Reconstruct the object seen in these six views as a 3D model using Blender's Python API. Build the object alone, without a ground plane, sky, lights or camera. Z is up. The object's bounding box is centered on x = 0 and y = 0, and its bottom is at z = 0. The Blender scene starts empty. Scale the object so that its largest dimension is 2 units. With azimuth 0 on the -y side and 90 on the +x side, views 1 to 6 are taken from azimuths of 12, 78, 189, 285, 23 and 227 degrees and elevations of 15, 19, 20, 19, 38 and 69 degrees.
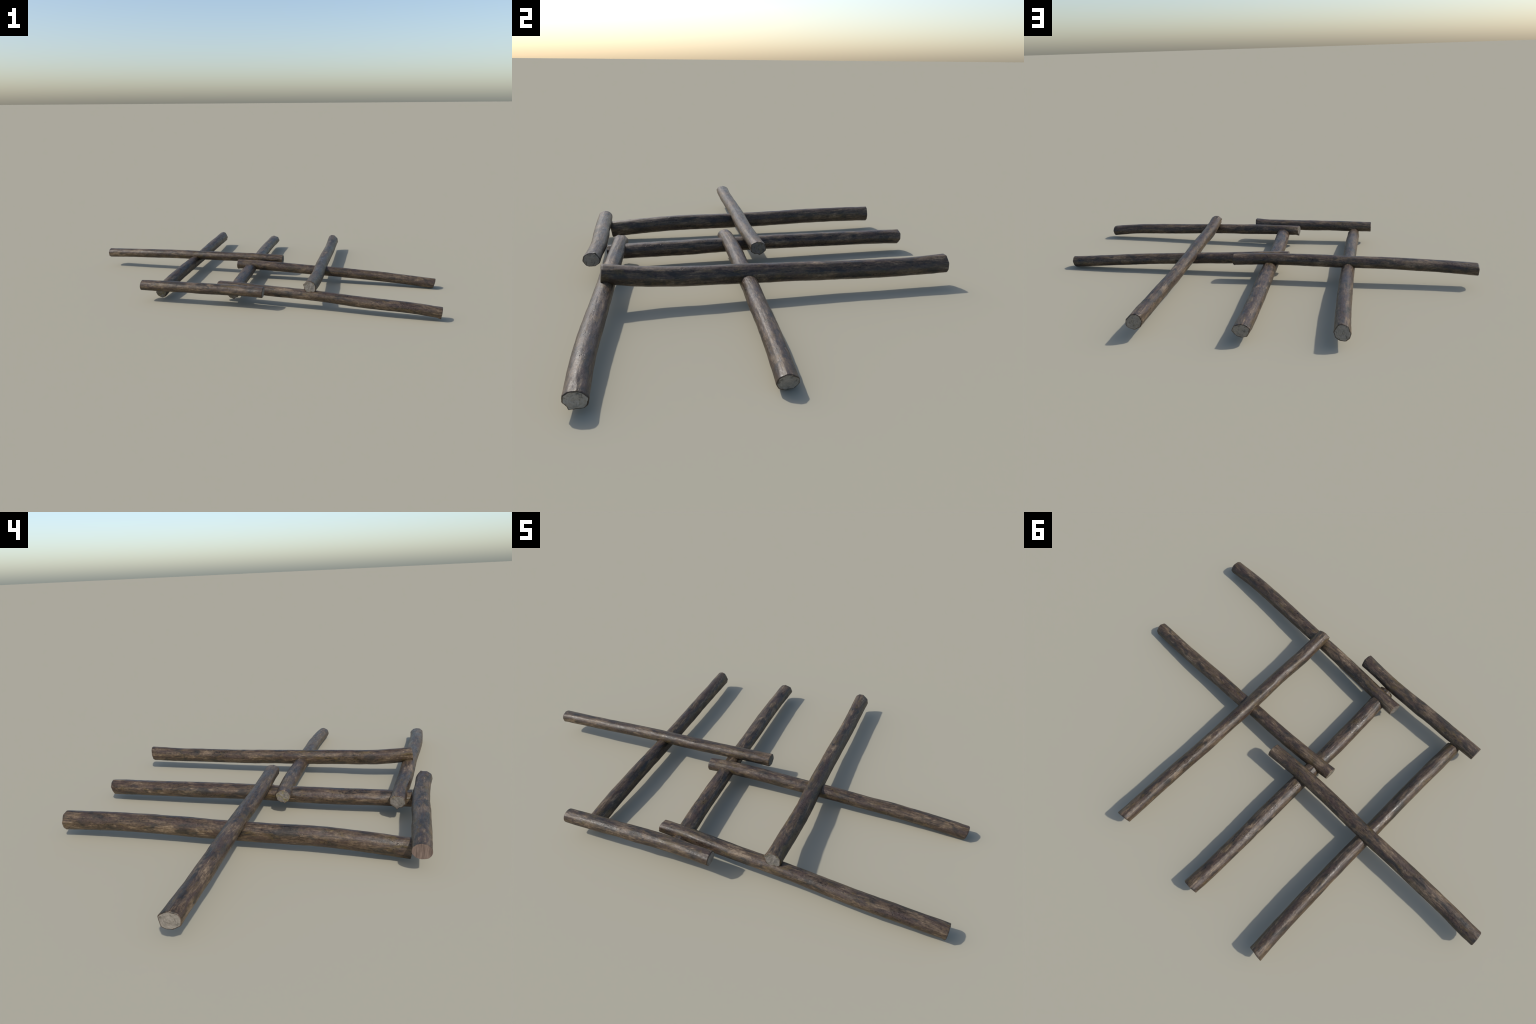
"""Seven weathered bark-stripped poles laid crosswise into a loose lattice.

Every pole is a loft: a spine of nine hand-placed stations (x, y, z, radius), an
irregular round section, a rounded rim and a separately built sawn end face.
"""
import bpy, math, random
from mathutils import Vector, Matrix, noise

SEGMENTS = 72          # points round a pole
RINGS = 260            # rings along a pole

# ---------------------------------------------------------------- the poles
# spine: stations from the -y (or -x) end to the +y (or +x) end: x, y, z, radius
# oval:  how far the section is wider sideways (first) or along the diagonal (second)
# tilt:  slope of each sawn end (sideways, upwards), as length per metre of offset
# tag:   a splinter on the rim: angle in degrees (0 = sideways left, 90 = up) or None
# moss:  how much algae grows on each sawn end
# pale:  brightness of each sawn end
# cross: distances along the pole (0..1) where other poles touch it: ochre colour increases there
POLES = [
    dict(seed=11, spine=[  # lying pole at the -x side
        (-0.425, -0.583, 0.0451, 0.0327), (-0.422, -0.430, 0.0571, 0.0329),
        (-0.419, -0.276, 0.0635, 0.0326), (-0.419, -0.122, 0.0630, 0.0323),
        (-0.418, 0.032, 0.0627, 0.0322), (-0.417, 0.186, 0.0655, 0.0326),
        (-0.418, 0.340, 0.0684, 0.0326), (-0.420, 0.494, 0.0679, 0.0323),
        (-0.425, 0.649, 0.0648, 0.0333)],
        oval=(-0.045, 0.000),
        tilt=((0.0, 0.10), (0.11, 0.0)), tag=(None, None), cross=(0.02, 0.465), moss=(0.6, 0.0), pale=(0.7, 0.95), sheen=1.0),
    dict(seed=23, spine=[  # lying pole in the middle
        (-0.033, -0.581, 0.0616, 0.0315), (-0.042, -0.428, 0.0615, 0.0321),
        (-0.047, -0.274, 0.0605, 0.0328), (-0.049, -0.120, 0.0619, 0.0318),
        (-0.050, 0.034, 0.0638, 0.0313), (-0.051, 0.188, 0.0623, 0.0320),
        (-0.053, 0.342, 0.0608, 0.0319), (-0.053, 0.496, 0.0587, 0.0313),
        (-0.049, 0.651, 0.0564, 0.0326)],
        oval=(0.073, -0.026),
        tilt=((0.0, 0.0), (0.0, 0.15)), tag=(-95, None), cross=(0.03, 0.385, 0.46), moss=(0.6, 0.1), pale=(0.7, 0.95), sheen=1.25),
    dict(seed=37, spine=[  # pole resting on top at the +x side
        (0.361, -0.580, 0.1150, 0.0313), (0.361, -0.427, 0.0959, 0.0328),
        (0.366, -0.273, 0.0893, 0.0323), (0.363, -0.119, 0.0847, 0.0324),
        (0.363, 0.035, 0.0809, 0.0320), (0.364, 0.190, 0.0764, 0.0319),
        (0.368, 0.344, 0.0737, 0.0319), (0.369, 0.498, 0.0727, 0.0318),
        (0.368, 0.653, 0.0750, 0.0335)],
        oval=(-0.011, 0.059),
        tilt=((0.10, -0.10), (-0.13, 0.05)), tag=(20, None), cross=(0.02, 0.39), moss=(0.55, 0.0), pale=(0.8, 0.9), sheen=1.0),
    dict(seed=41, spine=[  # rail reaching out to -x
        (-0.998, 0.006, 0.0810, 0.0299), (-0.856, -0.001, 0.0872, 0.0286),
        (-0.716, -0.004, 0.0918, 0.0286), (-0.575, -0.005, 0.0955, 0.0283),
        (-0.435, -0.005, 0.0963, 0.0286), (-0.294, -0.009, 0.0978, 0.0289),
        (-0.154, -0.012, 0.0993, 0.0286), (-0.013, -0.010, 0.0996, 0.0280),
        (0.127, -0.005, 0.0959, 0.0284)],
        oval=(0.093, -0.031),
        tilt=((0.07, 0.0), (0.0, 0.0)), tag=(None, -80), cross=(0.515, 0.84), moss=(0.0, 0.5), pale=(0.80, 0.6), sheen=0.8),
    dict(seed=53, spine=[  # rail reaching out to +x, its tip on the ground
        (-0.127, -0.102, 0.0806, 0.0273), (0.013, -0.094, 0.0778, 0.0285),
        (0.153, -0.091, 0.0710, 0.0287), (0.293, -0.092, 0.0658, 0.0282),
        (0.434, -0.091, 0.0606, 0.0281), (0.574, -0.092, 0.0543, 0.0284),
        (0.714, -0.091, 0.0465, 0.0284), (0.854, -0.093, 0.0368, 0.0279),
        (0.995, -0.098, 0.0262, 0.0286)],
        oval=(0.073, 0.000),
        tilt=((0.0, 0.05), (0.0, 0.22)), tag=(-105, None), cross=(0.075, 0.435), moss=(0.8, 0.0), pale=(0.62, 1.0), sheen=0.8),
    dict(seed=67, spine=[  # short sawn-off rail in front
        (-0.519, -0.610, 0.0837, 0.0282), (-0.437, -0.611, 0.0846, 0.0294),
        (-0.356, -0.611, 0.0857, 0.0299), (-0.274, -0.612, 0.0862, 0.0289),
        (-0.193, -0.612, 0.0862, 0.0303), (-0.111, -0.612, 0.0864, 0.0292),
        (-0.029, -0.615, 0.0868, 0.0287), (0.052, -0.621, 0.0880, 0.0276),
        (0.134, -0.628, 0.0888, 0.0291)],
        oval=(0.086, 0.000),
        tilt=((0.0, 0.0), (0.0, 0.08)), tag=(None, 60), cross=(0.14, 0.72), moss=(0.0, 0.3), pale=(1.0, 0.95), sheen=0.8, fresh_cut=True),
    dict(seed=79, spine=[  # front rail reaching out to +x
        (-0.125, -0.529, 0.0807, 0.0271), (0.015, -0.540, 0.0800, 0.0272),
        (0.155, -0.553, 0.0756, 0.0283), (0.295, -0.563, 0.0728, 0.0281),
        (0.435, -0.573, 0.0679, 0.0281), (0.574, -0.585, 0.0610, 0.0288),
        (0.714, -0.596, 0.0555, 0.0293), (0.854, -0.603, 0.0504, 0.0285),
        (0.995, -0.605, 0.0375, 0.0288)],
        oval=(0.087, -0.021),
        tilt=((-0.08, 0.0), (0.0, 0.06)), tag=(-90, -125), cross=(0.08, 0.43), moss=(0.4, 0.2), pale=(0.58, 1.25), sheen=0.8),
]


# ---------------------------------------------------------------- materials
class Nodes:
    """Small helper that chains shader nodes."""

    def __init__(self, name):
        self.mat = bpy.data.materials.new(name)
        self.mat.use_nodes = True
        self.t = self.mat.node_tree
        self.t.nodes.clear()
        self.out = self.t.nodes.new("ShaderNodeOutputMaterial")
        self.bsdf = self.t.nodes.new("ShaderNodeBsdfPrincipled")
        self.t.links.new(self.bsdf.outputs[0], self.out.inputs[0])
        self.coord = self.t.nodes.new("ShaderNodeTexCoord").outputs["Object"]

    def put(self, socket, value):
        if hasattr(value, "links"):
            self.t.links.new(value, socket)
        else:
            socket.default_value = value

    def mapped(self, scale, offset=(0, 0, 0), coord=None):
        n = self.t.nodes.new("ShaderNodeMapping")
        self.put(n.inputs["Vector"], coord or self.coord)
        n.inputs["Scale"].default_value = scale
        n.inputs["Location"].default_value = offset
        return n.outputs[0]

    def noise(self, scale, offset=(0, 0, 0), detail=4.0, rough=0.55, distort=0.0, coord=None):
        n = self.t.nodes.new("ShaderNodeTexNoise")
        self.put(n.inputs["Vector"], self.mapped(scale, offset, coord))
        n.inputs["Scale"].default_value = 1.0
        n.inputs["Detail"].default_value = detail
        n.inputs["Roughness"].default_value = rough
        n.inputs["Distortion"].default_value = distort
        return n.outputs["Fac"]

    def voronoi(self, scale, offset=(0, 0, 0), coord=None):
        n = self.t.nodes.new("ShaderNodeTexVoronoi")
        self.put(n.inputs["Vector"], self.mapped(scale, offset, coord))
        n.inputs["Scale"].default_value = 1.0
        return n.outputs["Distance"]

    def ramp(self, fac, stops, mode="LINEAR"):
        n = self.t.nodes.new("ShaderNodeValToRGB")
        n.color_ramp.interpolation = mode
        els = n.color_ramp.elements
        while len(els) < len(stops):
            els.new(0.5)
        for el, (p, c) in zip(els, stops):
            el.position = p
            el.color = (c, c, c, 1) if isinstance(c, (int, float)) else (*c, 1)
        self.put(n.inputs[0], fac)
        return n.outputs[0]

    def math(self, op, a, b=0.0, c=0.0, clamp=False):
        n = self.t.nodes.new("ShaderNodeMath")
        n.operation = op
        n.use_clamp = clamp
        for s, v in zip(n.inputs, (a, b, c)):
            self.put(s, v)
        return n.outputs[0]

    def mix(self, fac, a, b, mode="MIX"):
        n = self.t.nodes.new("ShaderNodeMix")
        n.data_type = "RGBA"
        n.blend_type = mode
        self.put(n.inputs["Factor"], fac)
        for key, v in (("A", a), ("B", b)):
            s = [i for i in n.inputs if i.name == key and i.type == "RGBA"][0]
            self.put(s, v if hasattr(v, "links") else (*v, 1))
        return [o for o in n.outputs if o.type == "RGBA"][0]

    def axis(self, which):
        n = self.t.nodes.new("ShaderNodeSeparateXYZ")
        self.put(n.inputs[0], self.coord)
        return n.outputs[which]

    def bump(self, height, strength, distance, normal=None):
        n = self.t.nodes.new("ShaderNodeBump")
        n.inputs["Strength"].default_value = strength
        n.inputs["Distance"].default_value = distance
        self.put(n.inputs["Height"], height)
        if normal is not None:
            self.put(n.inputs["Normal"], normal)
        return n.outputs[0]


def weathered_wood(pole, length):
    """Stripped, weathered wood; object x runs along the grain."""
    s = pole["seed"]
    k = Nodes("weathered_wood")
    o = (s * 1.37, s * 0.71, s * 0.43)
    o2, o3 = (o[1], o[2], o[0]), (o[2], o[0], o[1])
    broad = k.noise((8, 26, 26), o, 4, 0.6, 0.5)
    streak = k.noise((15, 210, 210), o, 5, 0.62, 0.4)
    fibre = k.noise((48, 850, 850), o2, 3, 0.65)
    mottle = k.noise((110, 150, 150), o3, 5, 0.7)

    # bare worn wood: tan to mid brown, broken up by streaks and fibres
    tone = k.math("MULTIPLY_ADD", broad, 0.58, k.math("MULTIPLY_ADD", streak, 0.46,
                  k.math("MULTIPLY_ADD", mottle, 0.38, k.math("MULTIPLY", fibre, 0.30))))
    col = k.ramp(tone, [(0.64, (0.011, 0.008, 0.006)), (0.76, (0.038, 0.026, 0.017)),
                        (0.86, (0.084, 0.058, 0.038)), (0.95, (0.148, 0.107, 0.072)),
                        (1.00, (0.240, 0.182, 0.126))])
    # purple-brown bark skin with ragged edges
    edge = k.math("MULTIPLY_ADD", streak, 0.24, k.noise((10, 38, 38), o2, 4, 0.6, 0.6))
    skin = k.ramp(edge, [(0.625, 0.0), (0.675, 0.85)])
    grain = k.math("MULTIPLY_ADD", fibre, 0.5, k.math("MULTIPLY", mottle, 0.5))
    col = k.mix(skin, col, k.ramp(grain, [(0.36, (0.028, 0.018, 0.015)), (0.52, (0.057, 0.037, 0.030)),
                                          (0.68, (0.102, 0.069, 0.055))]))
    # pale worn streaks
    worn = k.math("MULTIPLY_ADD", k.noise((8, 50, 50), o3, 3, 0.55), 0.80,
                  k.math("MULTIPLY", k.noise((17, 330, 330), o3, 4, 0.6), 0.5))
    worn = k.ramp(worn, [(0.72, 0.0), (0.88, 0.62)])
    col = k.mix(worn, col, k.ramp(grain, [(0.35, (0.092, 0.068, 0.046)), (0.65, (0.290, 0.222, 0.155))]))
    # near-black damp blotches
    damp = k.math("MULTIPLY_ADD", mottle, 0.25, k.noise((17, 38, 38), (o[0] + 9, o[2], o[1]), 4, 0.6, 0.4))
    damp = k.ramp(damp, [(0.64, 0.0), (0.76, 0.85)])
    col = k.mix(damp, col, k.ramp(grain, [(0.40, (0.012, 0.011, 0.010)), (0.65, (0.038, 0.034, 0.028))]))
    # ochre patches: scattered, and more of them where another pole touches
    near = None
    x = k.axis(0)
    for c in pole["cross"]:
        d = k.math("ABSOLUTE", k.math("SUBTRACT", x, (c - 0.5) * length))
        m = k.math("SUBTRACT", 1.0, k.math("DIVIDE", d, 0.10), clamp=True)
        near = m if near is None else k.math("MAXIMUM", near, m)
    algae = k.math("MULTIPLY_ADD", mottle, 0.30, k.noise((20, 44, 44), (o[1] + 4, o[0], o[2]), 4, 0.6, 0.2))
    algae = k.ramp(k.math("MULTIPLY_ADD", near, 0.08, algae), [(0.715, 0.0), (0.88, 0.80)])
    col = k.mix(algae, col, k.ramp(grain, [(0.35, (0.030, 0.022, 0.006)), (0.65, (0.135, 0.094, 0.034))]))
    col = k.mix(1.0, col, (0.87, 0.825, 0.73), "MULTIPLY")   # warm the whole pole
    # small black pits in loose groups
    pit_where = k.ramp(k.noise((12, 20, 20), (o[0], o[1] + 7, o[2]), 2, 0.5), [(0.55, 0.0), (0.62, 1.0)])
    pits = k.math("MULTIPLY", k.ramp(k.voronoi((70, 130, 130), o), [(0.12, 1.0), (0.24, 0.0)]), pit_where)
    col = k.mix(k.math("MULTIPLY", pits, 0.85), col, (0.006, 0.006, 0.005))
    k.put(k.bsdf.inputs["Base Color"], col)

    gloss = k.math("MULTIPLY_ADD", mottle, 0.6, k.math("MULTIPLY", broad, 0.5))
    base = 0.46 - 0.10 * pole["sheen"]
    k.put(k.bsdf.inputs["Roughness"], k.ramp(gloss, [(0.40, base - 0.14), (0.50, base + 0.04), (0.68, base + 0.20)]))
    k.bsdf.inputs["Specular IOR Level"].default_value = 0.42
    dents = k.noise((60, 80, 80), o, 4, 0.6)
    h = k.math("MULTIPLY_ADD", streak, 0.45, k.math("MULTIPLY_ADD", fibre, 0.12, dents))
    h = k.math("MULTIPLY_ADD", pits, -0.8, h)
    k.put(k.bsdf.inputs["Normal"], k.bump(h, 0.36, 0.003))
    return k.mat


def sawn_wood(seed, mossy, pale):
    """Pale grey-beige end grain with faint rings, stains and a little algae."""
    k = Nodes("sawn_end_grain")
    o = (seed * 0.9, seed * 1.7, seed * 0.3)
    soft = k.noise((55, 55, 55), o, 5, 0.6, 0.4)
    speck = k.noise((260, 260, 260), o, 4, 0.65)
    r = k.math("SQRT", k.math("ADD", k.math("POWER", k.axis(1), 2.0), k.math("POWER", k.axis(2), 2.0)))
    rings = k.math("SINE", k.math("MULTIPLY_ADD", soft, 7.0, k.math("MULTIPLY", r, 900.0)))
    tone = k.math("MULTIPLY_ADD", rings, 0.03, k.math("MULTIPLY_ADD", soft, 0.6, k.math("MULTIPLY", speck, 0.4)))
    col = k.ramp(tone, [(0.34, (0.185, 0.165, 0.137)), (0.50, (0.255, 0.226, 0.187)), (0.66, (0.315, 0.280, 0.234))])
    col = k.mix(1.0, col, (pale, pale, pale), "MULTIPLY")
    stain = k.ramp(k.noise((80, 80, 80), (o[2], o[0], o[1]), 4, 0.6), [(0.54, 0.0), (0.70, 0.75)])
    col = k.mix(stain, col, (0.065, 0.057, 0.044))
    m = k.ramp(k.noise((46, 46, 46), (o[1], o[2], o[0]), 5, 0.65, 0.5), [(0.62 - 0.2 * mossy, 0.0), (0.78 - 0.2 * mossy, 0.75)])
    col = k.mix(m, col, k.ramp(speck, [(0.35, (0.060, 0.050, 0.016)), (0.65, (0.220, 0.180, 0.065))]))
    k.put(k.bsdf.inputs["Base Color"], col)
    k.bsdf.inputs["Roughness"].default_value = 0.8
    k.bsdf.inputs["Specular IOR Level"].default_value = 0.3
    h = k.math("MULTIPLY_ADD", soft, 0.7, k.math("MULTIPLY_ADD", rings, 0.04, k.math("MULTIPLY", speck, 0.3)))
    k.put(k.bsdf.inputs["Normal"], k.bump(h, 0.5, 0.004))
    return k.mat


def split_wood(seed):
    """The reddish saw face of the short rail, striped top to bottom."""
    k = Nodes("fresh_saw_face")
    o = (seed * 0.4, seed * 1.1, seed * 0.8)
    stripe = k.noise((30, 480, 26), o, 4, 0.65)
    broad = k.noise((20, 90, 14), o, 3, 0.5)
    tone = k.math("MULTIPLY_ADD", stripe, 0.65, k.math("MULTIPLY", broad, 0.35))
    col = k.ramp(tone, [(0.36, (0.062, 0.041, 0.031)), (0.50, (0.118, 0.080, 0.061)), (0.64, (0.200, 0.142, 0.110))])
    k.put(k.bsdf.inputs["Base Color"], col)
    k.bsdf.inputs["Roughness"].default_value = 0.7
    k.put(k.bsdf.inputs["Normal"], k.bump(stripe, 0.3, 0.002))
    return k.mat


# ---------------------------------------------------------------- geometry
def spine_at(stations, t):
    """Smooth curve through the stations: returns position and radius."""
    n = len(stations)
    u = t * (n - 1)
    i = min(int(u), n - 2)
    f = u - i

    def slope(j):
        if j == 0:
            return [b - a for a, b in zip(stations[0], stations[1])]
        if j == n - 1:
            return [b - a for a, b in zip(stations[-2], stations[-1])]
        return [(b - a) / 2 for a, b in zip(stations[j - 1], stations[j + 1])]

    m0, m1 = slope(i), slope(i + 1)
    h00, h10 = 2 * f**3 - 3 * f**2 + 1, f**3 - 2 * f**2 + f
    h01, h11 = -2 * f**3 + 3 * f**2, f**3 - f**2
    v = [h00 * a + h10 * b + h01 * c + h11 * d for a, b, c, d in zip(stations[i], m0, stations[i + 1], m1)]
    return Vector(v[:3]), v[3]


def polygon_radius(angle, corners):
    """Distance from the centre to the edge of a polygon whose corners lie on the unit circle."""
    for a, b in zip(corners, corners[1:] + [corners[0] + 2 * math.pi]):
        x = angle
        if x < a:
            x += 2 * math.pi
        if a <= x <= b:
            half = (b - a) / 2
            return math.cos(half) / math.cos(x - (a + b) / 2)
    return 1.0


def smooth(x):
    x = min(max(x, 0.0), 1.0)
    return x * x * (3 - 2 * x)


def build_mesh(name, verts, faces, material, smooth_shading=True):
    mesh = bpy.data.meshes.new(name)
    mesh.from_pydata([tuple(v) for v in verts], [], faces)
    mesh.materials.append(material)
    for p in mesh.polygons:
        p.use_smooth = smooth_shading
    mesh.update()
    return mesh


def make_pole(pole, parent):
    rng = random.Random(pole["seed"])
    st = pole["spine"]
    first, last = Vector(st[0][:3]), Vector(st[-1][:3])
    length = (last - first).length
    # local frame: x along the pole, z upwards
    ax = (last - first).normalized()
    side = Vector((0, 0, 1)).cross(ax).normalized()
    up = ax.cross(side)
    world = Matrix((ax, side, up)).transposed().to_4x4()
    world.translation = (first + last) / 2
    inverse = world.inverted()
    radius = sum(s[3] for s in st) / len(st)
    fresh = pole.get("fresh_cut")

    # irregular outlines of the two sawn ends
    def outline():
        n = rng.choice((8, 9, 10))
        start = rng.random() * 0.6
        return sorted((start + (j + rng.uniform(-0.25, 0.25)) * 2 * math.pi / n) % (2 * math.pi) for j in range(n))

    outlines = (outline(), outline())
    shift = Vector((pole["seed"] * 3.1, 0, 0))
    bevel = radius * 0.10

    # stations along the pole: dense at both rims
    lip = bevel / length
    ts = [lip + (1 - 2 * lip) * j / (RINGS - 1) for j in range(RINGS)]

    def section(t, angle):
        """Radius of the pole's surface at a place, before the rim is rounded."""
        _, r = spine_at(st, t)
        c, s = math.cos(angle), math.sin(angle)
        along = t * length
        # wide lumps, long flutes along the grain, small knots
        e0, e1 = pole["oval"]
        k = 1.008 + e0 * math.cos(2 * angle) + e1 * math.sin(2 * angle)
        p = Vector((along * 9.0, c * 1.1, s * 1.1)) + shift
        k += 0.035 * noise.noise(p)
        p = Vector((along * 3.0, c * 2.6, s * 2.6)) + shift * 2
        k += 0.022 * noise.noise(p)
        p = Vector((along * 34.0, c * 2.4, s * 2.4)) + shift * 3
        k += 0.022 * noise.noise(p)
        p = Vector((along * 16.0, c * 9.0, s * 9.0)) + shift * 4
        k += 0.014 * noise.noise(p)
        for end, dist in ((0, along), (1, length - along)):
            if end == 0 and fresh:
                continue
            w = smooth(1.0 - dist / (radius * 1.8))
            if w > 0:
                k *= 1 + w * (1.035 * polygon_radius(angle % (2 * math.pi), outlines[end]) - 1) * 0.85
                tag = pole["tag"][end]
                if tag is not None:
                    d = (angle - math.radians(tag) + math.pi) % (2 * math.pi) - math.pi
                    k += 0.17 * math.exp(-(d / 0.16) ** 2) * smooth(1.0 - dist / (radius * 0.9))
        return r * k

    def place(t, angle, r, push=0.0):
        """Point on the pole; push moves it out along the axis; ends are sheared by their tilt."""
        c, _ = spine_at(st, min(max(t, 0.0), 1.0))
        ca, sa = math.cos(angle), math.sin(angle)
        local = inverse @ c
        along = t * length
        for end, dist, sign in ((0, along, -1), (1, length - along, 1)):
            w = smooth(1.0 - dist / (radius * 2.2))
            if w > 0:
                a, b = pole["tilt"][end]
                push += sign * w * (a * ca + b * sa) * r
        return Vector((local.x + push, local.y + ca * r, local.z + sa * r))

    angles = [2 * math.pi * j / SEGMENTS for j in range(SEGMENTS)]
    rings = []

    def rim(end):
        """Rings that round the rim over, from the side to the sawn face."""
        t_rim = lip if end == 0 else 1 - lip
        sign = -1 if end == 0 else 1
        amount = 0.25 if (fresh and end == 0) else 1.0
        out = []
        for q in (0.35, 0.7, 1.0):
            a = q * math.pi / 2
            ring = []
            for ang in angles:
                r = section(t_rim, ang)
                wob = 1 + 0.5 * noise.noise(Vector((math.cos(ang) * 2, math.sin(ang) * 2, end * 9)) + shift)
                b = bevel * amount * wob
                ring.append(place(t_rim, ang, r - b * (1 - math.cos(a)) * 1.15, sign * bevel * math.sin(a)))
            out.append(ring)
        return out

    rings += list(reversed(rim(0)))
    for t in ts:
        rings.append([place(t, a, section(t, a)) for a in angles])
    rings += rim(1)

    verts = [v for ring in rings for v in ring]
    faces = []
    for i in range(len(rings) - 1):
        for j in range(SEGMENTS):
            k = (j + 1) % SEGMENTS
            faces.append((i * SEGMENTS + j, i * SEGMENTS + k, (i + 1) * SEGMENTS + k, (i + 1) * SEGMENTS + j))
    log = bpy.data.objects.new("log", build_mesh("log", verts, faces, weathered_wood(pole, length)))
    bpy.context.collection.objects.link(log)
    log.parent = parent
    log.matrix_world = world

    # sawn faces: concentric rings closing the tube, slightly hacked
    for end in (0, 1):
        edge = rings[0] if end == 0 else rings[-1]
        centre = sum(edge, Vector()) / SEGMENTS
        sign = -1 if end == 0 else 1
        steps = 12
        vs, fs = [], []
        rough = 0.0004 if (fresh and end == 0) else 0.0016
        for i in range(steps):
            f = 1 - i / steps
            for v in edge:
                p = centre.lerp(v, f)
                if i:
                    n = noise.noise(p * 55 + shift * (2 + end)) + 0.5 * noise.noise(p * 150 + shift)
                    p.x += sign * rough * n * smooth(i / 3)
                vs.append(p)
        vs.append(centre)
        for i in range(steps - 1):
            for j in range(SEGMENTS):
                k = (j + 1) % SEGMENTS
                q = (i * SEGMENTS + j, i * SEGMENTS + k, (i + 1) * SEGMENTS + k, (i + 1) * SEGMENTS + j)
                fs.append(q if end == 1 else q[::-1])
        for j in range(SEGMENTS):
            q = ((steps - 1) * SEGMENTS + j, (steps - 1) * SEGMENTS + (j + 1) % SEGMENTS, steps * SEGMENTS)
            fs.append(q if end == 1 else q[::-1])
        if fresh and end == 0:
            mat = split_wood(pole["seed"])
        else:
            mat = sawn_wood(pole["seed"] + end * 5, pole["moss"][end], pole["pale"][end])
        face = bpy.data.objects.new("cut_end", build_mesh("cut_end", vs, fs, mat))
        bpy.context.collection.objects.link(face)
        face.parent = log
        face.matrix_world = world
    return log


lattice = bpy.data.objects.new("log_lattice", None)
lattice.empty_display_size = 0.2
bpy.context.collection.objects.link(lattice)
lattice["label"] = "loose lattice of seven crossed weathered brown logs"
lattice["category"] = "log stack"
for p in POLES:
    make_pole(p, lattice)
